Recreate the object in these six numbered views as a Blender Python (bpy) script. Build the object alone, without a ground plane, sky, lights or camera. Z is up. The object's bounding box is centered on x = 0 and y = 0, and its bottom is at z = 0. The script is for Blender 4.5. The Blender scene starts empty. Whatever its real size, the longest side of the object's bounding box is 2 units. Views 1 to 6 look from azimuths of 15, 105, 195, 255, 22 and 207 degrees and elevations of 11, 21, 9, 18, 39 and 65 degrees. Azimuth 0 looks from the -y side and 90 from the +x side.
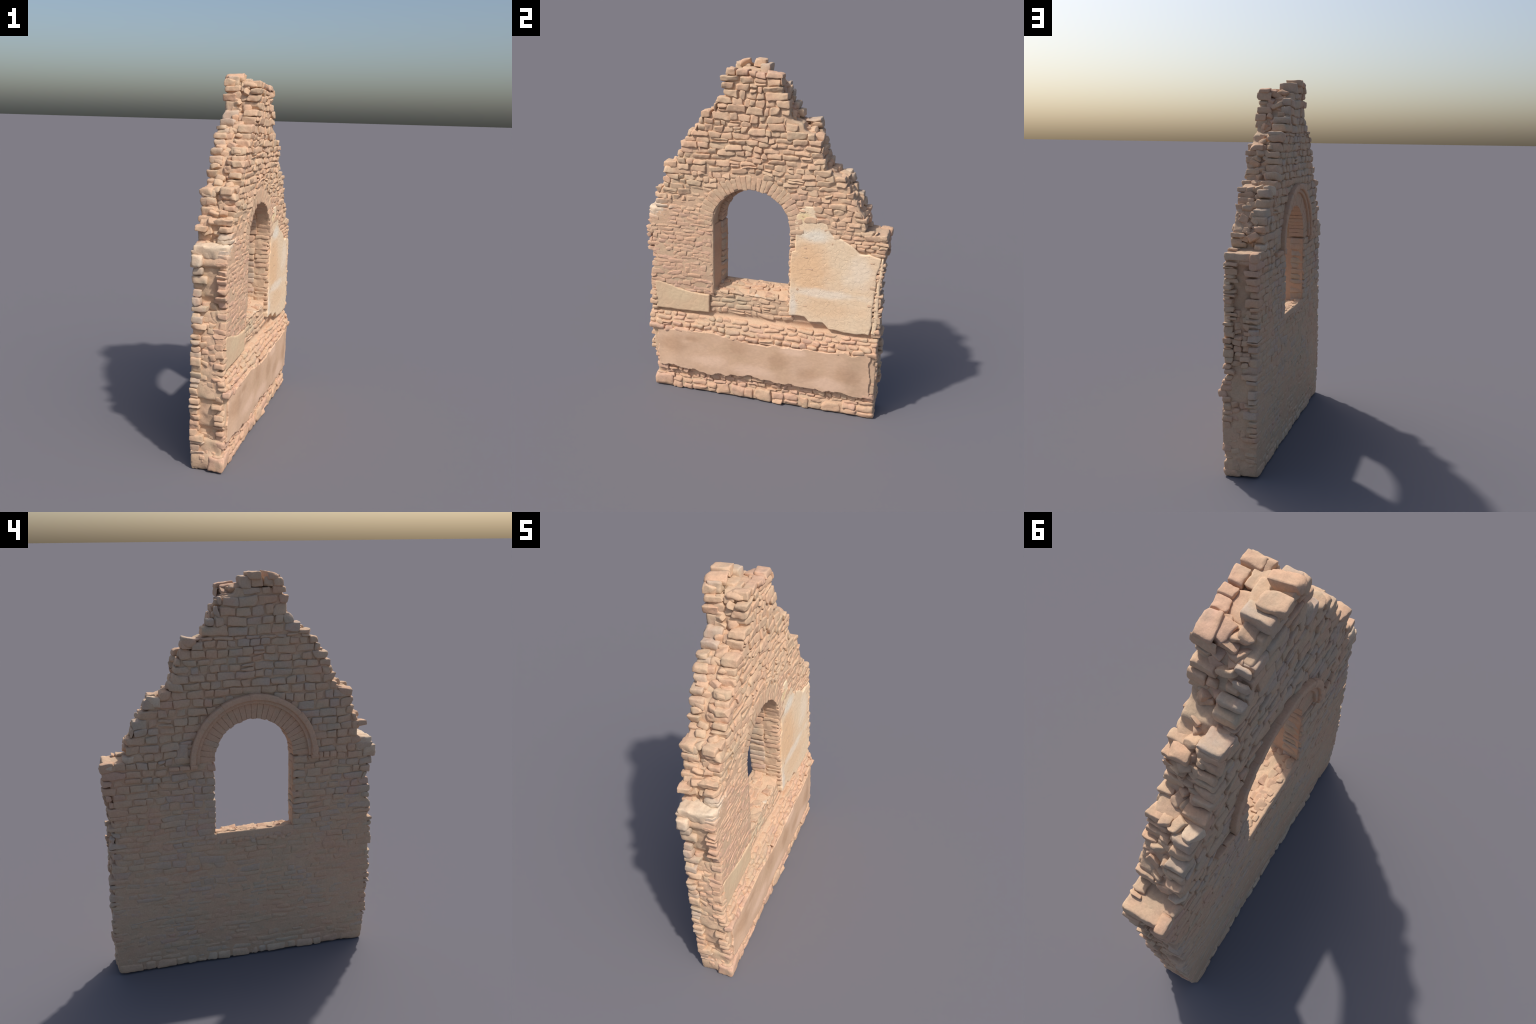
# Ruined stone gable wall with a round-arched window.
# The wall stands in the y-z plane: west face looks to -x, east face to +x.
import bpy, bmesh, math, random
import numpy as np
from mathutils import Matrix, Euler

random.seed(11)
RNG = np.random.default_rng(11)
U = random.uniform

# ------------------------------------------------------------------ noise
def _hash(ix, iy, iz, seed):
    h = (ix.astype(np.int64) * 374761393 + iy.astype(np.int64) * 668265263
         + iz.astype(np.int64) * 2147483647 + seed * 1274126177) & 0xFFFFFFFF
    h = ((h ^ (h >> 13)) * 1274126177) & 0xFFFFFFFF
    h = h ^ (h >> 16)
    h = (h * 2246822519) & 0xFFFFFFFF
    return ((h ^ (h >> 15)) & 0xFFFFFF) / float(0xFFFFFF)

def vnoise(p, size, seed=0):
    """Smooth value noise in -1..1; size = feature size in metres."""
    q = np.asarray(p, float) / size
    i = np.floor(q)
    f = q - i
    f = f * f * (3 - 2 * f)
    i = i.astype(np.int64)
    out = 0
    for dx in (0, 1):
        wx = f[:, 0] if dx else 1 - f[:, 0]
        for dy in (0, 1):
            wy = f[:, 1] if dy else 1 - f[:, 1]
            for dz in (0, 1):
                wz = f[:, 2] if dz else 1 - f[:, 2]
                out = out + wx * wy * wz * _hash(i[:, 0] + dx, i[:, 1] + dy, i[:, 2] + dz, seed)
    return out * 2 - 1

def fbm(p, size, octaves=3, seed=0):
    a, t = 0, 0
    for k in range(octaves):
        a = a + vnoise(p, size / 2 ** k, seed + k * 17) * 0.5 ** k
        t += 0.5 ** k
    return a / t

def cells(p2, size, seed=0):
    """2D cellular noise: distance difference F2-F1 (0 on a crack), in metres."""
    q = p2 / size
    base = np.floor(q).astype(np.int64)
    d1 = np.full(len(q), 9.0)
    d2 = np.full(len(q), 9.0)
    zero = np.zeros(len(q), np.int64)
    for a in (-1, 0, 1):
        for b in (-1, 0, 1):
            cx, cy = base[:, 0] + a, base[:, 1] + b
            px = cx + _hash(cx, cy, zero, seed)
            py = cy + _hash(cx, cy, zero, seed + 5)
            d = np.hypot(q[:, 0] - px, q[:, 1] - py)
            d2 = np.where(d < d1, d1, np.minimum(d2, d))
            d1 = np.minimum(d1, d)
    return (d2 - d1) * size

# ------------------------------------------------------------------ outline of the wall
# (z, y) control points of the broken edges of each leaf
WEST_NEG = [(0, -.645), (.1, -.66), (.25, -.67), (.3, -.68), (.5, -.69), (.7, -.69), (.85, -.67), (.95, -.67),
            (1.0, -.685), (1.09, -.69), (1.12, -.66), (1.13, -.61), (1.2, -.605), (1.25, -.615), (1.3, -.58),
            (1.36, -.56), (1.42, -.55), (1.44, -.47), (1.5, -.455), (1.54, -.45), (1.58, -.43), (1.62, -.40),
            (1.65, -.385), (1.70, -.33), (1.72, -.29), (1.74, -.265), (1.78, -.24), (1.85, -.225), (1.9, -.205),
            (1.95, -.18), (2.0, -.155)]
WEST_POS = [(0, .68), (.1, .695), (.4, .695), (.55, .69), (.62, .67), (.7, .68), (.9, .675), (.95, .685), (1.0, .695),
            (1.12, .70), (1.13, .56), (1.17, .58), (1.21, .59), (1.25, .58), (1.29, .55), (1.36, .50), (1.43, .455),
            (1.44, .37), (1.52, .345), (1.58, .325), (1.65, .30), (1.69, .28), (1.70, .21), (1.73, .19), (1.81, .145),
            (1.88, .11), (1.89, .0), (1.96, 0.0), (2.0, -.02)]
EAST_NEG = [(0, -.67), (.07, -.67), (.1, -.65), (.23, -.65), (.25, -.685), (.31, -.69), (.36, -.68), (.7, -.68),
            (.8, -.66), (.89, -.655), (.91, -.68), (.97, -.69), (1.1, -.68), (1.13, -.67), (1.16, -.61), (1.22, -.62),
            (1.26, -.63), (1.29, -.59), (1.35, -.58), (1.43, -.54), (1.44, -.5), (1.49, -.48), (1.53, -.465),
            (1.6, -.42), (1.64, -.38), (1.70, -.34), (1.71, -.29), (1.74, -.28), (1.77, -.26), (1.79, -.225),
            (1.84, -.235), (1.9, -.225), (1.94, -.19), (2.0, -.15)]
EAST_POS = [(0, .69), (.06, .69), (.2, .68), (.34, .685), (.5, .69), (.6, .685), (.87, .68), (1.0, .69), (1.12, .695),
            (1.135, .57), (1.22, .57), (1.24, .535), (1.30, .52), (1.34, .48), (1.38, .46), (1.42, .44), (1.44, .37),
            (1.51, .345), (1.59, .33), (1.62, .29), (1.64, .24), (1.65, .19), (1.69, .18), (1.7, .14), (1.78, .145),
            (1.83, .108), (1.92, .100), (1.94, .07), (2.0, .03)]

def at(table, z):
    return float(np.interp(z, [a for a, b in table], [b for a, b in table]))

WEST_ARCH = (-.052, 1.095)         # centre (y, z) of the window arch on the west face
WEST_R, HOOD_IN, HOOD_OUT = .200, .290, .326
EAST_ARCH = (-.064, 1.085)
EAST_R, EAST_RING = .226, .308
WEST_JAMB = (-.250, .150)
EAST_JAMB = (-.288, .157)
SILL_Z = .718
def sill_level(x):
    return SILL_Z - np.interp(x, [-.08, -.05, 0, .085], [0, .004, .018, .042])
def east_face(z):
    """The east leaf leans outwards above the arch."""
    return float(np.interp(z, [1.25, 1.5, 1.72, 1.95], [.0875, .0935, .0995, .104]))
def west_face(z):
    return float(np.interp(z, [0, .12, .32, .55, 1.1], [.094, .094, .093, .088, .089]))

# ------------------------------------------------------------------ stones
def axis_samples(h, r, step):
    inner = h - r
    n = max(1, int(round(2 * inner / step)))
    mid = np.linspace(-inner, inner, n + 1)
    return np.concatenate([[-h, -h + .35 * r], mid, [h - .35 * r, h]])

def box_grid(a, b, c):
    """Closed surface grid of a box sampled at coordinate lists a, b, c."""
    na, nb, nc = len(a), len(b), len(c)
    idx = -np.ones((na, nb, nc), int)
    m = np.zeros((na, nb, nc), bool)
    m[0] = m[-1] = True
    m[:, 0] = m[:, -1] = True
    m[:, :, 0] = m[:, :, -1] = True
    w = np.argwhere(m)
    idx[m] = np.arange(len(w))
    v = np.stack([a[w[:, 0]], b[w[:, 1]], c[w[:, 2]]], 1)
    f = []
    def sheet(g, flip):
        q = np.stack([g[:-1, :-1], g[1:, :-1], g[1:, 1:], g[:-1, 1:]], -1).reshape(-1, 4)
        f.append(q[:, ::-1] if flip else q)
    sheet(idx[0], True); sheet(idx[-1], False)
    sheet(idx[:, 0], False); sheet(idx[:, -1], True)
    sheet(idx[:, :, 0], True); sheet(idx[:, :, -1], False)
    return v, np.concatenate(f)

def rounded_block(hx, hy, hz, r, step):
    r = min(r, hx * .9, hy * .9, hz * .9)
    v, f = box_grid(axis_samples(hx, r, step), axis_samples(hy, r, step), axis_samples(hz, r, step))
    lim = np.array([hx - r, hy - r, hz - r])
    q = np.clip(v, -lim, lim)
    d = v - q
    n = np.linalg.norm(d, axis=1, keepdims=True)
    return q + r * d / np.maximum(n, 1e-9), f

def chip(v, half, count, depth):
    """Knock flat facets off the corners with random planes."""
    for _ in range(count):
        n = RNG.normal(size=3)
        n /= np.linalg.norm(n)
        reach = np.abs(n * half).sum()
        limit = reach * (1 - depth * RNG.uniform(.3, 1))
        over = v @ n - limit
        v = v - np.where(over > 0, over, 0)[:, None] * n * .92
    return v

_seed = [0]
def weather(v, amount, size):
    _seed[0] += 1
    s = _seed[0]
    off = np.array([s * 3.17, s * 1.31, s * 2.23])
    d = np.stack([fbm(v + off, size, 3, 1), fbm(v + off, size, 3, 2), fbm(v + off, size, 3, 3)], 1)
    fine = fbm(v + off, .009, 2, 4)[:, None]
    out = v - v.mean(0)
    return v + d * amount + fine * out / np.maximum(np.linalg.norm(out, axis=1, keepdims=True), 1e-6) * min(.0016, amount * .45)

def course_stone(side, y0, y1, z0, z1, face, depth, radius=.008, rough=.003, skew=.004, chips=3, step=.009, tilt=.003):
    """A facing stone: outer face at |x| = face, running 'depth' into the wall."""
    hx, hy, hz = depth / 2, (y1 - y0) / 2, (z1 - z0) / 2
    v, f = rounded_block(hx, hy, hz, radius, step)
    v = chip(v, np.array([hx, hy, hz]), chips, .28)
    # irregular quadrilateral outline and tilted face
    a, b = v[:, 1] / hy, v[:, 2] / hz
    k = [U(-skew, skew) for _ in range(8)]
    dy = (1 - a) / 2 * ((1 - b) / 2 * k[0] + (1 + b) / 2 * k[1]) + (1 + a) / 2 * ((1 - b) / 2 * k[2] + (1 + b) / 2 * k[3])
    dz = (1 - b) / 2 * ((1 - a) / 2 * k[4] + (1 + a) / 2 * k[5]) + (1 + b) / 2 * ((1 - a) / 2 * k[6] + (1 + a) / 2 * k[7])
    v = v + np.stack([U(-tilt, tilt) * a + U(-tilt, tilt) * b, dy, dz], 1)
    v = weather(v, rough, .022)
    v = v * [side, 1, 1] + [side * (face - hx), (y0 + y1) / 2, (z0 + z1) / 2]
    if side < 0:
        f = f[:, ::-1]
    return v, f

def rock(cx, cy, cz, sx, sy, sz, rough=.006, chips=9, step=.009, tilt=.5):
    """A loose broken rock."""
    v, f = rounded_block(sx, sy, sz, min(sx, sy, sz) * .45, step)
    v = chip(v, np.array([sx, sy, sz]), chips, .42)
    v = weather(v, rough, .03)
    R = np.array(Euler((U(-tilt, tilt), U(-tilt, tilt), U(-tilt, tilt))).to_matrix())
    return v @ R.T + [cx, cy, cz], f

def arch_stone(side, centre, r0, r1, a0, a1, face, depth, radius=.005, rough=.0022, chips=1, step=.009, face_out=0.0):
    """A wedge of an arch ring between angles a0..a1 (0 = +y, 90 = up)."""
    rm = (r0 + r1) / 2
    hx, ht, hr = depth / 2, (a1 - a0) / 2 * rm, (r1 - r0) / 2
    v, f = rounded_block(hx, ht, hr, radius, step)
    v = chip(v, np.array([hx, ht, hr]), chips, .2)
    v = weather(v, rough, .022)
    r = rm + v[:, 2]
    ang = (a0 + a1) / 2 + v[:, 1] / rm
    x = side * (face - hx + v[:, 0] + face_out * v[:, 2] / hr)
    out = np.stack([x, centre[0] + r * np.cos(ang), centre[1] + r * np.sin(ang)], 1)
    if side > 0:
        f = f[:, ::-1]
    return out, f

# ------------------------------------------------------------------ collecting parts
def settle(v):
    """Uneven bedding: the courses wander up and down and the joints lean."""
    p = v * [0, 1, 1]
    w = np.clip((np.abs(v[:, 1] + .055) - .24) / .06, 0, 1)
    w = np.where((v[:, 2] > .66) & (v[:, 2] < 1.15), w, 1)
    dz = fbm(p, .22, 2, 91) * .008 + fbm(p, .07, 2, 92) * .005
    dy = fbm(p, .12, 2, 93) * .007
    out = v.copy()
    out[:, 1] += dy * w
    out[:, 2] = np.maximum(out[:, 2] + dz * np.clip(v[:, 2] / .08, 0, 1), 0)
    return out

PARTS = {}          # kind -> list of (verts, faces, visible size, material key)
def put(kind, vf, size, mat):
    vf = (np.column_stack([vf[0][:, :2], np.maximum(vf[0][:, 2], 0)]), vf[1])
    if kind in ('facing_stone', 'rubble_stone'):
        vf = (settle(vf[0]), vf[1])
    PARTS.setdefault(kind, []).append((vf[0], vf[1], size, mat))

def subtract(intervals, a, b):
    out = []
    for s, e in intervals:
        if b <= s or a >= e:
            out.append((s, e))
        else:
            if a > s: out.append((s, a))
            if b < e: out.append((b, e))
    return [(s, e) for s, e in out if e - s > .012]

def chord(centre, r, z):
    h = r * r - (z - centre[1]) ** 2
    if h <= 0: return None
    h = math.sqrt(h)
    return centre[0] - h, centre[0] + h

def split_run(a, b, lo, hi):
    """Random stone joints between a and b."""
    cuts = [a]
    while b - cuts[-1] > hi:
        cuts.append(cuts[-1] + lo + (hi - lo) * (random.random() ** 1.4 if random.random() < .85 else 1.25))
    if b - cuts[-1] < lo * .6 and len(cuts) > 1:
        cuts.pop()
    cuts.append(b)
    return cuts

def lay_course(kind, mat, side, z0, z1, runs, face, lo, hi, depth=.05, gap=.003, ends=(None, None), jambs=(), jitter=.003,
               end_reach=.007, **kw):
    for a, b in runs:
        cuts = split_run(a, b, lo, hi)
        for k in range(len(cuts) - 1):
            y0, y1 = cuts[k], cuts[k + 1]
            is_end = (k == 0 and ends[0] is not None and abs(a - ends[0]) < .001) or \
                     (k == len(cuts) - 2 and ends[1] is not None and abs(b - ends[1]) < .001)
            is_jamb = any(abs(y0 - j) < .002 or abs(y1 - j) < .002 for j in jambs)
            d, st = depth, dict(kw)
            if is_end:
                d = U(.040, .060) if z1 < 1.14 else U(.052, .078)
                s = U(-end_reach * .7, end_reach) if random.random() < .7 else U(-.018, -.006)
                if random.random() < .25: d += U(.01, .03)
                if k == 0: y0 -= s
                else: y1 += s
                st.update(chips=6, rough=.0045, skew=.007)
            if is_jamb:
                d = .086
            g = gap * U(.3, 1.4)
            levels = [(z0, z1)]
            if not is_end and z1 - z0 > .028 and random.random() < (.12 if side > 0 else .04):      # two thin stones in one course
                m = z0 + (z1 - z0) * U(.4, .6)
                levels = [(z0, m), (m, z1)]
            for za, zb in levels:
                grow = U(-.0015, .003) if len(levels) == 1 else 0
                put(kind, course_stone(side, y0 + g / 2, y1 - g / 2, za + gap / 2 + U(-.001, .001), zb - gap / 2 + grow,
                                       face + U(-jitter, jitter), d, **st), (y1 - y0) * (zb - za), mat)

def courses(z0, z1, lo, hi):
    cuts = [z0]
    while z1 - cuts[-1] > hi * 1.2:
        cuts.append(cuts[-1] + U(lo, hi))
    cuts.append(z1)
    return list(zip(cuts[:-1], cuts[1:]))

# ------------------------------------------------------------------ west face
def west_runs(z):
    a, b = at(WEST_NEG, z), at(WEST_POS, z)
    runs = [(a, b)]
    if SILL_Z - .02 < z < 1.10:
        runs = subtract(runs, *WEST_JAMB)
    if z >= 1.10:
        c = chord(WEST_ARCH, HOOD_OUT - .012, z)
        if c: runs = subtract(runs, *c)
    return runs, (a, b)

bands = courses(0.0, .05, .045, .05) + courses(.05, .60, .022, .034) + courses(.60, .90, .026, .036) \
    + courses(.90, 1.13, .032, .042) + courses(1.13, 1.70, .034, .044) + courses(1.70, 1.97, .036, .048)
for z0, z1 in bands:
    zm = (z0 + z1) / 2
    runs, ends = west_runs(zm)
    t = min(1, max(0, (zm - .72) / .35))          # lower courses are smeared nearly flush
    if zm < .05:
        lay_course('facing_stone', 'west', -1, z0 + U(0, .004), z1, runs, .095, .05, .11, ends=ends, radius=.012, rough=.004)
    else:
        lay_course('facing_stone', 'west', -1, z0, z1, runs, west_face(zm), .042, .120 - .035 * t, ends=ends,
                   jambs=WEST_JAMB, gap=.002 + .001 * t, jitter=.0015 + .0025 * t, radius=.006 + .002 * t,
                   rough=.0025 + .001 * t, skew=.006 - .002 * t, tilt=.0015 + .002 * t, chips=3)

# hood mould of short blocks, voussoirs below it, and its returned feet
n = 21
for k in range(n):
    a0, a1 = math.pi * (k + .04) / n - .02, math.pi * (k + .96) / n + .02
    a0 = max(a0, 0.0 if k else -.02)
    j = U(-.002, .002)
    put('moulding_block', arch_stone(-1, WEST_ARCH, HOOD_IN + .006, HOOD_OUT + j, a0, a1, .112 + j, .05, radius=.006, rough=.0015), 1, 'arch')
    put('moulding_cove', arch_stone(-1, WEST_ARCH, HOOD_IN - .012, HOOD_IN + .012, a0, a1, .099, .045, radius=.005, rough=.0012), 1, 'arch')
n = 27
for k in range(n):
    a0, a1 = math.pi * k / n + .0015, math.pi * (k + 1) / n - .0015
    put('voussoir', arch_stone(-1, WEST_ARCH, WEST_R + U(-.004, .003), HOOD_IN + .004, a0, a1, .084 + U(-.0015, .001), .09, radius=.0025, rough=.0022, face_out=.002, chips=0), 1, 'arch')
def foot(y0, y1, z0, z1, face):
    put('moulding_block', course_stone(-1, y0, y1, z0, z1, face, .045, radius=.005, rough=.0015, skew=.001, chips=1), 1, 'arch')
foot(.238, .274, 1.070, 1.096, .111)
for y0, y1 in ((.275, .325), (.327, .378)):
    foot(y0, y1, 1.071, 1.090, .105)
foot(-.379, -.344, 1.072, 1.096, .111)
foot(-.379, -.344, 1.097, 1.135, .109)
for y0, y1 in ((-.405, -.38), (-.44, -.407), (-.478, -.442)):
    foot(y0, y1, 1.074, 1.103, .104)
put('facing_stone', course_stone(-1, .275, .338, 1.093, 1.195, .0865, .05, radius=.006), .008, 'west')

# broken little stones under the west edge of the sill
y = WEST_JAMB[0] + .01
while y < WEST_JAMB[1] - .03:
    w = U(.025, .05)
    put('sill_rubble', rock(-.068, y + w / 2, U(.658, .674), .024, w / 2, U(.010, .015), rough=.004, chips=5, step=.006, tilt=.15), w, 'west')
    y += w + .003

# ------------------------------------------------------------------ east face
def east_ends(z):
    return at(EAST_NEG, z), at(EAST_POS, z)

# gable masonry above the springing and left of the window
for z0, z1 in courses(1.16, 1.46, .025, .034) + courses(1.46, 1.72, .026, .036) + courses(1.72, 1.94, .034, .042):
    zm = (z0 + z1) / 2
    ends = east_ends(zm)
    runs = [ends]
    c = chord(EAST_ARCH, EAST_RING - .004, zm)
    if c: runs = subtract(runs, *c)
    low = zm < 1.42
    lay_course('rubble_stone', 'east', 1, z0, z1, runs, east_face(zm), .03, .085, ends=ends, gap=.002 if low else .003,
               jitter=.0035 if low else .005, radius=.005 if low else .006, rough=.004, skew=.006, tilt=.005, chips=7, step=.0075)
# flush, pitted masonry left of the window
for z0, z1 in courses(.655, 1.16, .020, .028):
    zm = (z0 + z1) / 2
    a, b = east_ends(zm)
    lay_course('rubble_stone', 'pink', 1, z0, z1, [(a, EAST_JAMB[0])], .0795 + .009 * min(1, max(0, (zm - .69) / .10)), .035, .085, ends=(a, None), jambs=EAST_JAMB, gap=.0015,
               jitter=.0015, radius=.004, rough=.004, skew=.006, tilt=.002, chips=3, step=.008)
    # right jamb and +y corner, mostly behind plaster
    b_run = [(EAST_JAMB[1], .30), (.60, b)] if zm < 1.02 else [(EAST_JAMB[1], b)]
    lay_course('rubble_stone', 'east', 1, z0, z1, b_run, .084, .035, .08, ends=(None, b), jambs=EAST_JAMB, gap=.003,
               jitter=.003, radius=.006, rough=.004, skew=.005, chips=4)
# east voussoirs, smeared with mortar
n = 30
for k in range(n):
    a0, a1 = math.pi * k / n - .001, math.pi * (k + 1) / n + .001
    put('voussoir', arch_stone(1, EAST_ARCH, EAST_R + U(-.004, .004), EAST_RING + U(-.012, .006), a0, a1, .0885 + U(-.0012, .0012), .09,
                               radius=.003, rough=.0035, chips=2), 1, 'east')
# wall below the window
for z0, z1 in courses(.548, .685, .028, .036):
    lay_course('rubble_stone', 'sage', 1, z0, z1, [(-.31, .20)], .066, .035, .085, gap=.004, jitter=.004, radius=.008, rough=.004,
               skew=.006, tilt=.004, chips=5)
# projecting band of rubble courses under the crack
faces = (.082, .092, .103, .112)
for k, (z0, z1) in enumerate(((.488, .514), (.463, .490), (.433, .466), (.403, .436))):
    a, b = east_ends((z0 + z1) / 2)
    lay_course('rubble_stone', 'band', 1, z0, z1, [(a, b)], faces[k], .035, .085, ends=(a, b), gap=.004,
               jitter=.004, radius=.012, rough=.005, skew=.007, tilt=.005, chips=6)
# corner stones beside the plaster panels
for z0, z1 in courses(.165, .405, .022, .036) + courses(.518, .655, .024, .036):
    a, b = east_ends((z0 + z1) / 2)
    lay_course('rubble_stone', 'east', 1, z0, z1, [(a, a + .05), (b - .05, b)], .086, .04, .06, ends=(a, b), gap=.003, jitter=.003,
               radius=.008, rough=.004, chips=4)
# small stones under the lower panel, and the projecting base course
for z0, z1 in ((.128, .166), (.098, .130), (.076, .100)):
    a, b = east_ends((z0 + z1) / 2)
    lay_course('rubble_stone', 'band', 1, z0, z1, [(a, b)], .076 if z0 < .12 else .088, .03, .07, ends=(a, b), gap=.004, jitter=.006, radius=.008,
               rough=.005, skew=.006, tilt=.005, chips=5)
a, b = east_ends(.03)
cuts = split_run(a, b, .055, .12)
for y0, y1 in zip(cuts[:-1], cuts[1:]):
    low, top, mid = U(.0, .012), U(.068, .080), U(.032, .048)
    for za, zb in ([(low, top)] if random.random() < .55 else [(low, mid), (mid, top)]):
        put('base_stone', course_stone(1, y0 + .001, y1 - .001, za, zb, .085 + U(-.005, .004), .09, radius=.011, rough=.006,
                                       skew=.007, chips=8, tilt=.005), 1, 'band')

# ------------------------------------------------------------------ rubble between the leaves
def slope_points(neg):
    out = []
    z = 1.17
    while z < 1.92:
        y = (at(WEST_NEG, z) + at(EAST_NEG, z)) / 2 if neg else (at(WEST_POS, z) + at(EAST_POS, z)) / 2
        out.append((y, z))
        z += U(.018, .03)
    return out
for neg in (True, False):
    s = 1 if neg else -1
    for y, z in slope_points(neg):
        for x in (U(-.045, -.01), U(.005, .045)):
            a, b, c = U(.018, .032), U(.022, .038), U(.011, .021)
            put('core_rubble', rock(x, y + s * U(.026, .046), z + U(-.01, .01), a, b, c, rough=.006), a * c, 'core')
# end faces below the shoulders; channels stay hollow
def hollow(neg, z):
    return (.84 < z < 1.06 or .17 < z < .40) if neg else (.84 < z < 1.07 or .36 < z < .56)
for neg in (True, False):
    z = .02
    while z < 1.10:
        h = U(.010, .020)
        if not hollow(neg, z):
            t = (WEST_NEG, EAST_NEG) if neg else (WEST_POS, EAST_POS)
            y = sum(at(q, z) for q in t) / 2
            s = 1 if neg else -1
            for x in (-.022, .018):
                put('core_rubble', rock(x + U(-.008, .008), y + s * (U(.036, .048) if z < .7 else U(.042, .056)), z + h, U(.018, .028), .035, h, rough=.005, tilt=.2, chips=6), h, 'core')
        z += 2 * h
# shoulder caps
put('shoulder_cap', course_stone(1, -.672, -.575, 1.095, 1.158, .086, .172, radius=.012, rough=.008, skew=.008, chips=4), 1, 'pale')
put('shoulder_cap', rock(-.062, -.665, 1.085, .030, .036, .028, chips=6, tilt=.15), 1, 'pale')
put('shoulder_cap', course_stone(1,   .565, .686, 1.085, 1.122, .084, .172, radius=.008, rough=.005, skew=.008, chips=3), 1, 'east')
put('shoulder_cap', rock(-.072, .665, 1.105, .020, .030, .017, chips=5, tilt=.12), 1, 'pale')
# single stones left standing proud of the broken edge
for args, mat in (((-.062, .430, 1.408, .030, .034, .024), 'pale'), ((-.058, .250, 1.672, .036, .036, .018), 'west'),
                  ((-.066, -.305, 1.708, .028, .034, .008), 'west'), ((.045, -.548, 1.405, .032, .026, .022), 'east'), ((-.060, -.520, 1.405, .034, .040, .018), 'west'),
                  ((-.058, -.612, 1.232, .034, .030, .014), 'west'), ((.040, .290, 1.620, .035, .030, .018), 'core'), ((-.062, .560, 1.142, .028, .030, .016), 'pale')):
    put('edge_stone', rock(*args, rough=.005, chips=7, tilt=.15), 1, mat)
# summit rocks
for args in ((-.055, -.055, 1.968, .05, .035, .019), (-.055, -.135, 1.968, .05, .032, .017), (-.07, -.17, 1.935, .03, .028, .02),
             (.02, -.14, 1.925, .035, .05, .016), (.045, .045, 1.912, .038, .034, .016), (.05, -.175, 1.925, .035, .035, .018),
             (.0, .02, 1.895, .035, .045, .018), (.03, -.04, 1.905, .04, .05, .02), (-.01, -.09, 1.925, .035, .05, .02)):
    put('summit_rock', rock(*args, rough=.006, chips=8, tilt=.25), 1, 'core')
# sill rubble, half sunk in mortar and falling towards the east
for _ in range(48):
    x, y = U(-.065, .058), U(EAST_JAMB[0] + .02, EAST_JAMB[1] - .01)
    z = float(sill_level(x)) + .002
    w = U(.012, .03) if x < .05 else U(.02, .036)
    put('sill_rubble', rock(x, y, z - .007, w * U(.6, 1), w, U(.007, .012), rough=.004, chips=7, step=.006, tilt=.2), w, 'sill')

# ------------------------------------------------------------------ solids made from outlines
def solid(outline, hole, x0, x1, voxel):
    bm = bmesh.new()
    def loop(pts):
        vs = [bm.verts.new((x0, y, z)) for y, z in pts]
        return [bm.edges.new((vs[i], vs[(i + 1) % len(vs)])) for i in range(len(vs))]
    edges = loop(outline) + (loop(hole) if hole else [])
    bmesh.ops.triangle_fill(bm, use_beauty=True, use_dissolve=False, edges=edges)
    g = bmesh.ops.extrude_face_region(bm, geom=bm.faces[:])
    for v in g['geom']:
        if isinstance(v, bmesh.types.BMVert): v.co.x = x1
    bmesh.ops.recalc_face_normals(bm, faces=bm.faces[:])
    me = bpy.data.meshes.new('solid')
    bm.to_mesh(me); bm.free()
    ob = bpy.data.objects.new('solid', me)
    bpy.context.scene.collection.objects.link(ob)
    m = ob.modifiers.new('r', 'REMESH'); m.mode = 'VOXEL'; m.voxel_size = voxel
    dg = bpy.context.evaluated_depsgraph_get()
    out = bpy.data.meshes.new_from_object(ob.evaluated_get(dg))
    bpy.data.objects.remove(ob); bpy.data.meshes.remove(me)
    v = np.empty(len(out.vertices) * 3); out.vertices.foreach_get('co', v)
    return out, v.reshape(-1, 3)

def set_verts(me, v):
    me.vertices.foreach_set('co', np.ascontiguousarray(v).ravel())
    me.update()

# core of mortar and fill
zs = np.arange(.006, 1.925, .012)
left, right = [], []
for z in zs:
    l = (at(WEST_NEG, z) + at(EAST_NEG, z)) / 2; r = (at(WEST_POS, z) + at(EAST_POS, z)) / 2
    inset = .022 if z > 1.12 else .006 + .010 * min(1, max(0, (z - .45) / .3))
    if z < 1.10 and hollow(True, z): li = inset + .016
    else: li = inset
    if z < 1.10 and hollow(False, z): ri = inset + (.020 if z > .8 else .012)
    else: ri = inset + (.012 if .35 < z < .84 else 0)
    left.append((l + li, z)); right.append((r - ri, z))
outline = left + right[::-1]
hole = [(-.280, .690), (-.280, 1.09)]
for k in range(1, 24):
    a = math.pi * (1 - k / 24)
    hole.append((-.060 + .2195 * math.cos(a), 1.09 + .222 * math.sin(a)))
hole += [(.1595, 1.09), (.1595, .690)]
core_me, v = solid(outline, hole, -.081, .079, .0085)
nf = fbm(v, .03, 3, 40)
yz = v[:, 1:]
east = np.clip((v[:, 0] - .03) / .05, 0, 1)
west = np.clip((-v[:, 0] - .03) / .05, 0, 1)
zz = v[:, 2]
depth = np.interp(zz, [0, .07, .085, .16, .17, .40, .44, .505, .520, .542, .552, 1.0, 1.15, 1.25, 1.5, 1.72, 2.0],
                  [.076, .074, .064, .074, .086, .092, .096, .072, .052, .052, .060, .068, .083, .0825, .085, .0885, .0905])
left_brick = (yz[:, 0] < -.28) & (zz > .66) & (zz < 1.16)
depth = np.where(left_brick, .078 + .009 * np.clip((zz - .69) / .10, 0, 1), depth)
smear = fbm(v * [0, 1, 1], .11, 3, 44) * .0025 * np.clip((zz - 1.1) / .1, 0, 1)
depth = depth + smear
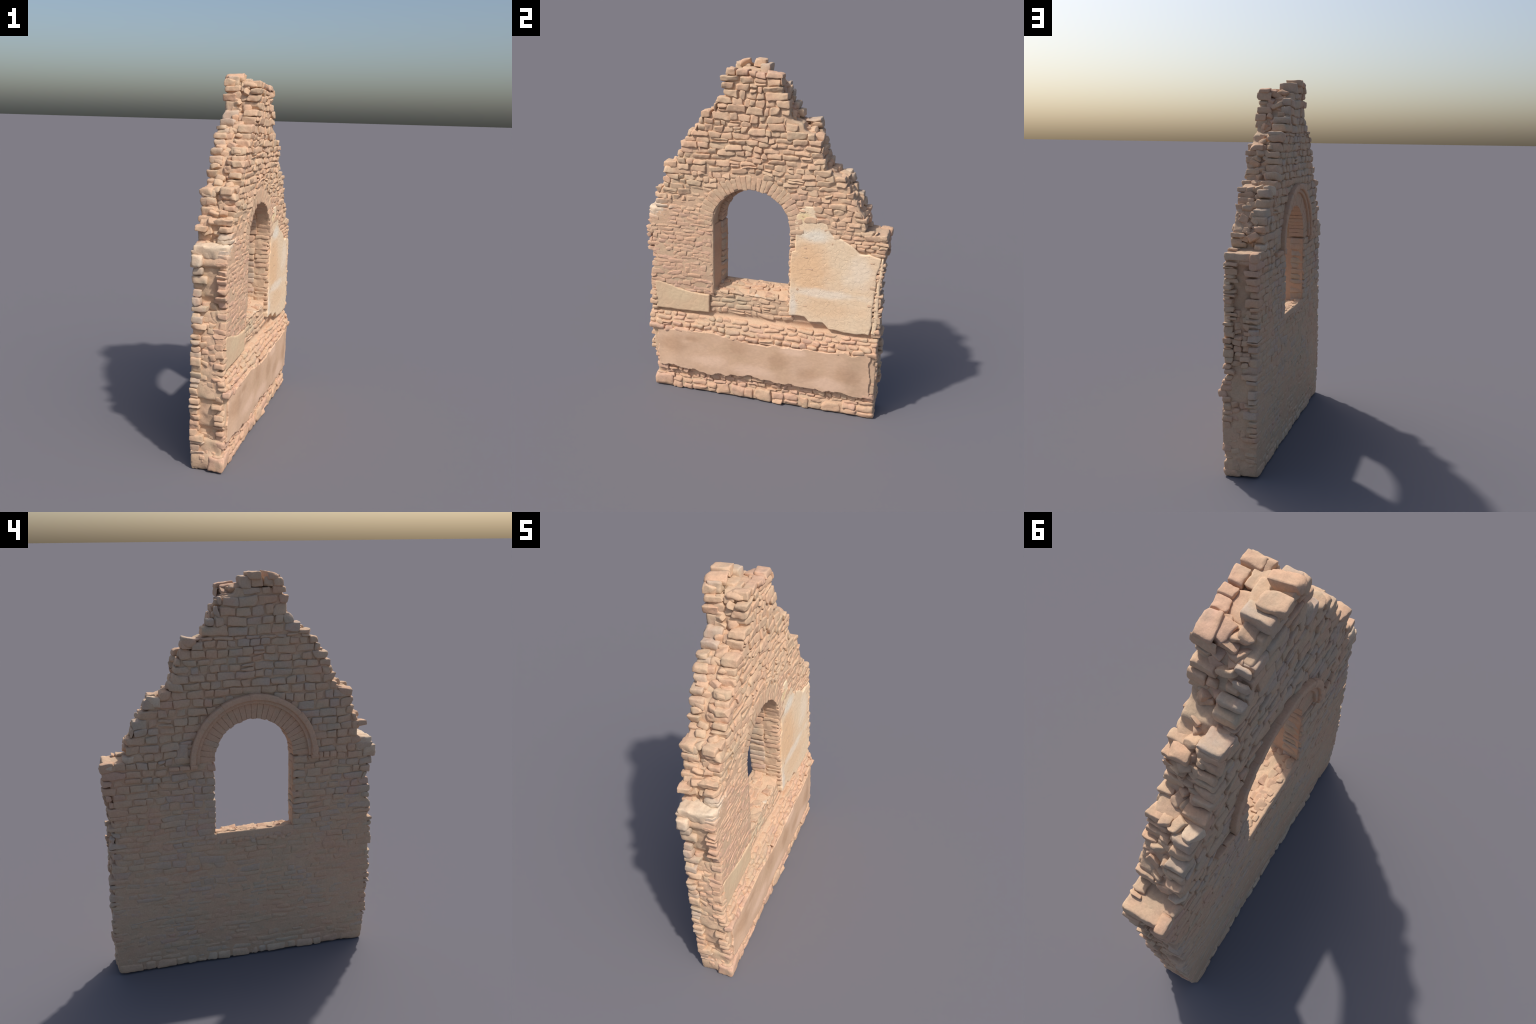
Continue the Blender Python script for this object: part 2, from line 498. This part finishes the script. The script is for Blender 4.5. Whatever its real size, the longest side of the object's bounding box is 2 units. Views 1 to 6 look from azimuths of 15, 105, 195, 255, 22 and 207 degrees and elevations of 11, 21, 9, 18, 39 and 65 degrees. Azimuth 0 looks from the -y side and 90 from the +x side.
wd = np.interp(zz, [0, .12, .32, .55, 1.1, 2.0], [.091, .0930, .0920, .0862, .081, .0785])
ends = (1 - np.maximum(east, west))
wd = wd + fbm(v * [0, 1, 1], .09, 3, 47) * .0025 * np.clip((.9 - zz) / .2, 0, 1)
v2 = v.copy()
v2[:, 0] += east * (depth - .079) - west * (wd - .081) + (east - west) * nf * .0022
v2[:, 1] += ends * fbm(v, .04, 3, 50) * .010
v2[:, 2] += ends * fbm(v, .04, 3, 60) * .008
in_sill = (np.abs(yz[:, 0] + .06) < .215) & (np.abs(zz - .690) < .012)
v2[:, 2] += np.where(in_sill, sill_level(v[:, 0]) - .690, 0)
v2[:, 2] = np.maximum(v2[:, 2], 0.002)
set_verts(core_me, v2)

def ragged(pts, amp, step=.007, seed=0):
    out = []
    for (a, b), (c, d) in zip(pts, pts[1:] + pts[:1]):
        n = max(1, int(math.hypot(c - a, d - b) / step))
        for i in range(n):
            t = i / n
            out.append((a + (c - a) * t, b + (d - b) * t))
    p = np.array([(0, y, z) for y, z in out])
    return [(y + amp * dy, z + amp * dz) for (y, z), dy, dz in zip(out, fbm(p, .05, 4, seed) * 1.3, fbm(p, .05, 4, seed + 9) * 1.3)]

def plaster(pts, face_of_z, amp, seed, crack, voxel=.0045, x0=.055, edge=0):
    me, v = solid(ragged(pts, amp, seed=seed), None, x0, .085, voxel)
    t = np.clip((v[:, 0] - x0) / (.085 - x0), 0, 1)
    f = np.interp(v[:, 2], *face_of_z)
    if edge:
        e = np.clip((np.abs(v[:, 1]) - .50) / .14, 0, 1)
        f = f - edge * e * e * (3 - 2 * e)
    f = f + fbm(v * [0, 1, 1], .16, 2, seed + 3) * .0016 + fbm(v * [0, 1, 1], .02, 3, seed + 4) * .0007
    if crack:
        warp = np.stack([fbm(v, .03, 2, 71), fbm(v, .03, 2, 72)], 1) * .012
        d = cells(v[:, 1:] + warp, crack, seed)
        f = f - .0007 * np.exp(-(d / .004) ** 2)
    v[:, 0] = x0 + t * (f - x0)
    set_verts(me, v)
    return me

UPPER = [(.170, .60), (.21, .602), (.26, .60), (.29, .573), (.37, .578), (.40, .540), (.52, .537), (.632, .538), (.636, .60), (.640, .74), (.645, .87),
         (.662, 1.00), (.60, 1.012), (.55, 1.015), (.50, 1.06), (.43, 1.085), (.385, 1.11), (.36, 1.16), (.31, 1.195), (.295, 1.25),
         (.24, 1.252), (.21, 1.232), (.185, 1.17), (.188, 1.05), (.187, .99), (.168, .985), (.168, .80)]
LEFT = [(-.642, .532), (-.44, .537), (-.31, .543), (-.308, .60), (-.31, .655), (-.36, .655), (-.46, .665), (-.55, .690), (-.62, .705), (-.645, .70), (-.645, .60)]
LOWER = [(-.632, .165), (-.55, .165), (-.46, .158), (-.36, .150), (-.29, .142), (-.20, .155), (-.10, .162), (-.04, .172), (.05, .155), (.13, .152), (.25, .158), (.37, .150),
         (.53, .148), (.61, .135), (.650, .150), (.650, .30), (.645, .44), (.60, .425), (.55, .412), (.47, .420), (.40, .412), (.28, .402), (.18, .410), (.10, .400), (.02, .392),
         (-.05, .400), (-.10, .405), (-.16, .412), (-.32, .424), (-.46, .422), (-.63, .402)]
# smooth rendered reveal on the -y side of the window, splayed from east to west
reveal_me, v = solid([(-.080, .675), (.083, .660), (.083, 1.085), (-.080, 1.085)], None, -.020, 0, .006)
span = (v[:, 1] + .085) / .17
v = np.stack([v[:, 1], WEST_JAMB[0] + (EAST_JAMB[0] - WEST_JAMB[0]) * span + .003 + v[:, 0] + fbm(v, .05, 3, 31) * .003, v[:, 2]], 1)
set_verts(reveal_me, v)
reveal_me.flip_normals()
STRIP = [(.642, .545), (.668, .540), (.672, .65), (.668, .78), (.674, .90), (.678, .99), (.668, 1.0), (.652, .87), (.646, .74)]
PLASTER = [('plaster_panel', plaster(STRIP, ([.5, 1.1], [.0855, .0865]), .006, 12, 0), 'plaster_upper'),
           ('window_reveal', reveal_me, 'reveal'),
           ('plaster_panel', plaster(UPPER, ([.5, .75, 1.1, 1.3], [.0875, .088, .0885, .088]), .007, 5, .05), 'plaster_upper'),
           ('plaster_panel', plaster(LEFT, ([.5, .7], [.0835, .0845]), .003, 6, .06), 'plaster_left'),
           ('plaster_panel', plaster(LOWER, ([.1, .2, .35, .45], [.104, .109, .114, .116]), .014, 8, 0, voxel=.005, edge=.014), 'plaster_lower')]

# ------------------------------------------------------------------ materials
def ramp(nt, fac, stops):
    r = nt.nodes.new('ShaderNodeValToRGB')
    el = r.color_ramp.elements
    while len(el) < len(stops): el.new(.5)
    for e, (p, c) in zip(el, stops):
        e.position = p; e.color = (*c, 1)
    nt.links.new(fac, r.inputs[0])
    return r.outputs[0]

def mix(nt, fac, a, b, mode='MIX'):
    m = nt.nodes.new('ShaderNodeMix'); m.data_type = 'RGBA'; m.blend_type = mode
    for sock, val in ((0, fac), (6, a), (7, b)):
        if isinstance(val, bpy.types.NodeSocket): nt.links.new(val, m.inputs[sock])
        elif isinstance(val, tuple): m.inputs[sock].default_value = (*val, 1)
        else: m.inputs[sock].default_value = val
    return m.outputs[2]

def math_node(nt, op, a, b=0.0, c=None):
    m = nt.nodes.new('ShaderNodeMath'); m.operation = op
    for i, x in enumerate((a, b) if c is None else (a, b, c)):
        if isinstance(x, bpy.types.NodeSocket): nt.links.new(x, m.inputs[i])
        else: m.inputs[i].default_value = x
    return m.outputs[0]

def noise(nt, pos, scale, detail=3, rough=.55, stretch=None):
    if stretch:
        mp = nt.nodes.new('ShaderNodeMapping'); mp.inputs['Scale'].default_value = stretch
        nt.links.new(pos, mp.inputs[0]); pos = mp.outputs[0]
    t = nt.nodes.new('ShaderNodeTexNoise')
    t.inputs['Scale'].default_value = scale; t.inputs['Detail'].default_value = detail; t.inputs['Roughness'].default_value = rough
    nt.links.new(pos, t.inputs['Vector'])
    return t.outputs['Fac']

def spot(nt, pos, y, z, ry, rz, wobble=None):
    """Soft elliptical mask 0..1 around a place on the wall."""
    s = nt.nodes.new('ShaderNodeSeparateXYZ'); nt.links.new(pos, s.inputs[0])
    dy = math_node(nt, 'MULTIPLY', math_node(nt, 'SUBTRACT', s.outputs[1], y), 1 / ry)
    dz = math_node(nt, 'MULTIPLY', math_node(nt, 'SUBTRACT', s.outputs[2], z), 1 / rz)
    d = math_node(nt, 'SQRT', math_node(nt, 'ADD', math_node(nt, 'MULTIPLY', dy, dy), math_node(nt, 'MULTIPLY', dz, dz)))
    if wobble is not None:
        d = math_node(nt, 'ADD', d, math_node(nt, 'MULTIPLY', math_node(nt, 'SUBTRACT', wobble, .5), 1.6))
    mr = nt.nodes.new('ShaderNodeMapRange'); mr.interpolation_type = 'SMOOTHSTEP'
    nt.links.new(d, mr.inputs[0])
    mr.inputs[1].default_value = 1.15; mr.inputs[2].default_value = .25
    return mr.outputs[0]

PEACH, SAND, PINK, PALE, SAGE, GREY, OCHRE, RUST = ((.61, .39, .26), (.59, .42, .285), (.58, .37, .27), (.70, .60, .47), (.47, .385, .27),
                                                   (.51, .40, .315), (.74, .485, .29), (.54, .30, .18))

BROWN, BLUSH = (.44, .27, .17), (.74, .52, .385)

def stone_material(name, tints, dark=.12, patches=(), bump=.5, mottle=.3, stain=(.53, .345, .235)):
    m = bpy.data.materials.new(name); m.use_nodes = True
    nt = m.node_tree; bsdf = nt.nodes['Principled BSDF']
    geo = nt.nodes.new('ShaderNodeNewGeometry'); info = nt.nodes.new('ShaderNodeObjectInfo')
    pos = geo.outputs['Position']
    rnd = math_node(nt, 'FRACT', math_node(nt, 'ADD', math_node(nt, 'MULTIPLY', geo.outputs['Random Per Island'], 3.7), info.outputs['Random']))
    big = noise(nt, pos, 4.5, 3)
    fac = math_node(nt, 'ADD', math_node(nt, 'MULTIPLY', rnd, .30), math_node(nt, 'MULTIPLY', math_node(nt, 'SUBTRACT', big, .18), 1.1))
    col = ramp(nt, fac, [((i + .5) / len(tints), c) for i, c in enumerate(tints)])
    mid = noise(nt, pos, 26, 4, .6)
    col = mix(nt, math_node(nt, 'MULTIPLY', ramp(nt, mid, [(.45, (0, 0, 0)), (.75, (1, 1, 1))]), .45), col, stain)
    if mottle:
        blot = noise(nt, pos, 14, 3, .6, (1, .6, 1.3))
        col = mix(nt, math_node(nt, 'MULTIPLY', ramp(nt, blot, [(.52, (0, 0, 0)), (.66, (1, 1, 1))]), mottle), col, SAGE)
        col = mix(nt, math_node(nt, 'MULTIPLY', ramp(nt, blot, [(.34, (1, 1, 1)), (.47, (0, 0, 0))]), mottle), col, PINK)
    wob = noise(nt, pos, 9, 3)
    for c, k, *p in patches:
        col = mix(nt, math_node(nt, 'MULTIPLY', spot(nt, pos, *p, wobble=wob), k), col, c)
    fine = noise(nt, pos, 130, 5, .65)
    col = mix(nt, 1.0, col, ramp(nt, fine, [(.3, (1 - dark,) * 3), (.7, (1 + dark * .4,) * 3)]), 'MULTIPLY')
    nt.links.new(col, bsdf.inputs['Base Color'])
    bsdf.inputs['Roughness'].default_value = .92
    bsdf.inputs['Specular IOR Level'].default_value = .15
    b = nt.nodes.new('ShaderNodeBump'); b.inputs['Strength'].default_value = bump; b.inputs['Distance'].default_value = .003
    h = math_node(nt, 'ADD', noise(nt, pos, 85, 5, .6, (1, .55, 1)), math_node(nt, 'MULTIPLY', noise(nt, pos, 240, 3), .4))
    nt.links.new(h, b.inputs['Height']); nt.links.new(b.outputs[0], bsdf.inputs['Normal'])
    return m

def plaster_material(name, base, patches, crack_scale=0, bump=.2):
    m = bpy.data.materials.new(name); m.use_nodes = True
    nt = m.node_tree; bsdf = nt.nodes['Principled BSDF']
    geo = nt.nodes.new('ShaderNodeNewGeometry'); pos = geo.outputs['Position']
    big = noise(nt, pos, 5, 3)
    col = ramp(nt, big, [(.3, base[0]), (.5, base[1]), (.7, base[2])])
    wob = noise(nt, pos, 7, 3)
    for c, k, *p in patches:
        col = mix(nt, math_node(nt, 'MULTIPLY', spot(nt, pos, *p, wobble=wob), k), col, c)
    fine = noise(nt, pos, 90, 5, .65, (1, .6, 1))
    col = mix(nt, 1.0, col, ramp(nt, fine, [(.3, (.93,) * 3), (.7, (1.04,) * 3)]), 'MULTIPLY')
    h = math_node(nt, 'ADD', noise(nt, pos, 55, 5, .6, (1, .5, 1.2)), math_node(nt, 'MULTIPLY', noise(nt, pos, 260, 2), .3))
    if crack_scale:
        w = nt.nodes.new('ShaderNodeTexNoise'); w.inputs['Scale'].default_value = 22; nt.links.new(pos, w.inputs['Vector'])
        vm = nt.nodes.new('ShaderNodeMix'); vm.data_type = 'VECTOR'; vm.inputs[0].default_value = .04
        nt.links.new(pos, vm.inputs[4]); nt.links.new(w.outputs['Color'], vm.inputs[5])
        vo = nt.nodes.new('ShaderNodeTexVoronoi'); vo.feature = 'DISTANCE_TO_EDGE'; vo.inputs['Scale'].default_value = crack_scale
        nt.links.new(vm.outputs[1], vo.inputs['Vector'])
        mr = nt.nodes.new('ShaderNodeMapRange'); nt.links.new(vo.outputs['Distance'], mr.inputs[0])
        mr.inputs[1].default_value = 0; mr.inputs[2].default_value = .035; mr.inputs[3].default_value = 0; mr.inputs[4].default_value = .8
        h = math_node(nt, 'ADD', h, mr.outputs[0])
    nt.links.new(col, bsdf.inputs['Base Color'])
    bsdf.inputs['Roughness'].default_value = .9
    bsdf.inputs['Specular IOR Level'].default_value = .15
    b = nt.nodes.new('ShaderNodeBump'); b.inputs['Strength'].default_value = bump; b.inputs['Distance'].default_value = .003
    nt.links.new(h, b.inputs['Height']); nt.links.new(b.outputs[0], bsdf.inputs['Normal'])
    return m

MAT = {
    'west': stone_material('pale_limestone', (PINK, PEACH, SAND, GREY, PINK), mottle=.42,
                           patches=((SAGE, .4, -.12, .42, .22, .14), (SAGE, .3, .35, .30, .25, .10), (RUST, .55, -.36, .52, .06, .04), (PALE, .25, .0, .04, .6, .05))),
    'east': stone_material('weathered_sandstone', (SAND, PEACH, SAND, PEACH, PINK),
                           patches=((SAND, .6, .12, 1.42, .25, .07), ((.73, .63, .50), .6, -.60, 1.165, .09, .05), (SAGE, .3, -.47, 1.30, .12, .06), (PINK, .5, .2, 1.27, .08, .08))),
    'pink': stone_material('rosy_rubble', (PINK, PINK, PEACH, PINK, SAND), bump=.5,
                           patches=(((.73, .63, .50), .6, -.63, 1.14, .07, .05), (SAND, .5, -.55, 1.05, .12, .06))),
    'sage': stone_material('mossy_stone', (PINK, PEACH, SAND, PEACH, PINK),
                           patches=((SAGE, .75, -.15, .62, .14, .06), (PALE, .7, -.02, .69, .10, .018))),
    'band': stone_material('warm_rubble', (PEACH, SAND, PEACH, PINK, PEACH), patches=((SAGE, .4, -.2, .46, .2, .05), (RUST, .5, .3, .53, .16, .03))),
    'core': stone_material('rubble_fill', (PEACH, SAND, PEACH, PINK)),
    'sill': stone_material('sill_stone', (PEACH, SAND, PEACH, PINK)),
    'arch': stone_material('dressed_stone', (GREY, PEACH, PEACH, SAND), bump=.2),
    'pale': stone_material('bleached_stone', ((.71, .58, .44), (.65, .49, .35), (.73, .63, .50)), mottle=.15),
    'mortar': stone_material('lime_mortar', (PEACH, SAND, PEACH), bump=.5, patches=((SAGE, .4, -.15, .62, .16, .08), (RUST, .5, .3, .535, .2, .02))),
    'plaster_upper': plaster_material('ochre_plaster', ((.74, .58, .41), (.76, .57, .39), (.72, .53, .37)),
                                      ((OCHRE, .85, .27, .90, .15, .19), (OCHRE, .4, .40, .66, .22, .07), ((.75, .68, .57), .9, .30, 1.09, .13, .045),
                                       ((.78, .68, .56), .7, .38, .755, .30, .03), ((.73, .66, .57), .7, .19, .66, .035, .10), ((.70, .55, .27), .6, .24, 1.19, .05, .04),
                                       ((.78, .67, .54), .6, .56, .90, .09, .12)), 30, .4),
    'reveal': plaster_material('stained_render', ((.58, .36, .23), (.60, .38, .25), (.58, .38, .26)), ((RUST, .4, -.27, .95, .1, .08),), 14),
    'plaster_left': plaster_material('buff_plaster', ((.62, .46, .30), (.62, .44, .29), (.61, .45, .30)), (((.64, .50, .33), .6, -.5, .64, .12, .06),), 20),
    'plaster_lower': plaster_material('blotched_plaster', ((.58, .40, .265), (.61, .41, .28), (.64, .44, .31)),
                                      tuple((BROWN, .5, y, z, ry, rz) for y, z, ry, rz in ((-.53, .31, .11, .06), (-.13, .35, .10, .08), (.12, .30, .08, .08), (.30, .24, .08, .07), (.53, .27, .10, .08), (-.42, .37, .12, .03)))
                                      + tuple((BLUSH, .7, y, z, ry, rz) for y, z, ry, rz in ((-.33, .24, .14, .05), (-.03, .21, .16, .05), (.42, .20, .16, .05), (.22, .38, .10, .03))), 0, .2),
}

# ------------------------------------------------------------------ objects
def mesh_from(name, v, f, mat):
    me = bpy.data.meshes.new(name)
    me.vertices.add(len(v)); me.vertices.foreach_set('co', np.ascontiguousarray(v, float).ravel())
    me.loops.add(f.size); me.loops.foreach_set('vertex_index', np.ascontiguousarray(f, np.int32).ravel())
    me.polygons.add(len(f)); me.polygons.foreach_set('loop_start', np.arange(0, f.size, 4, dtype=np.int32))
    me.polygons.foreach_set('use_smooth', np.ones(len(f), bool))
    me.update(calc_edges=True)
    me.materials.append(MAT[mat])
    return me

def link(name, me, parent, loc=(0, 0, 0)):
    ob = bpy.data.objects.new(name, me)
    ob.location = loc
    bpy.context.scene.collection.objects.link(ob)
    if parent: ob.parent = parent
    return ob

wall = link('ruined_gable_wall', None, None)
wall['label'] = 'ruined sandstone gable wall with round-arched window and plaster remnants'
wall['category'] = 'ruined wall'

core_me.materials.clear(); core_me.materials.append(MAT['mortar'])
core_me.polygons.foreach_set('use_smooth', np.ones(len(core_me.polygons), bool))
link('mortar_core', core_me, wall)
for kind, me, mat in PLASTER:
    me.materials.clear(); me.materials.append(MAT[mat])
    me.polygons.foreach_set('use_smooth', np.ones(len(me.polygons), bool))
    link(kind, me, wall)

STUFF = {'facing_stone': 'facing_masonry', 'rubble_stone': 'rubble_masonry', 'core_rubble': 'rubble_fill', 'sill_rubble': 'sill_fill'}
SINGLE = {'facing_stone': 300, 'rubble_stone': 300, 'core_rubble': 60, 'sill_rubble': 0}
for kind, items in PARTS.items():
    items.sort(key=lambda t: -t[2])
    single = SINGLE.get(kind, 300)
    for v, f, size, mat in items[:single]:
        c = v.mean(0)
        link(kind, mesh_from(kind, v - c, f, mat), wall, c)
    rest = {}
    for it in items[single:]:
        rest.setdefault(it[3], []).append(it)
    for mat, group in rest.items():
        vs, fs, o = [], [], 0
        for v, f, _, _ in group:
            vs.append(v); fs.append(f + o); o += len(v)
        ob = link(STUFF[kind], mesh_from(STUFF[kind], np.concatenate(vs), np.concatenate(fs), mat), wall)
        ob['kind'] = 'stuff'
print('parts', {k: len(i) for k, i in PARTS.items()}, 'tris', sum(2 * len(o.data.polygons) for o in bpy.data.objects if o.type == 'MESH'))
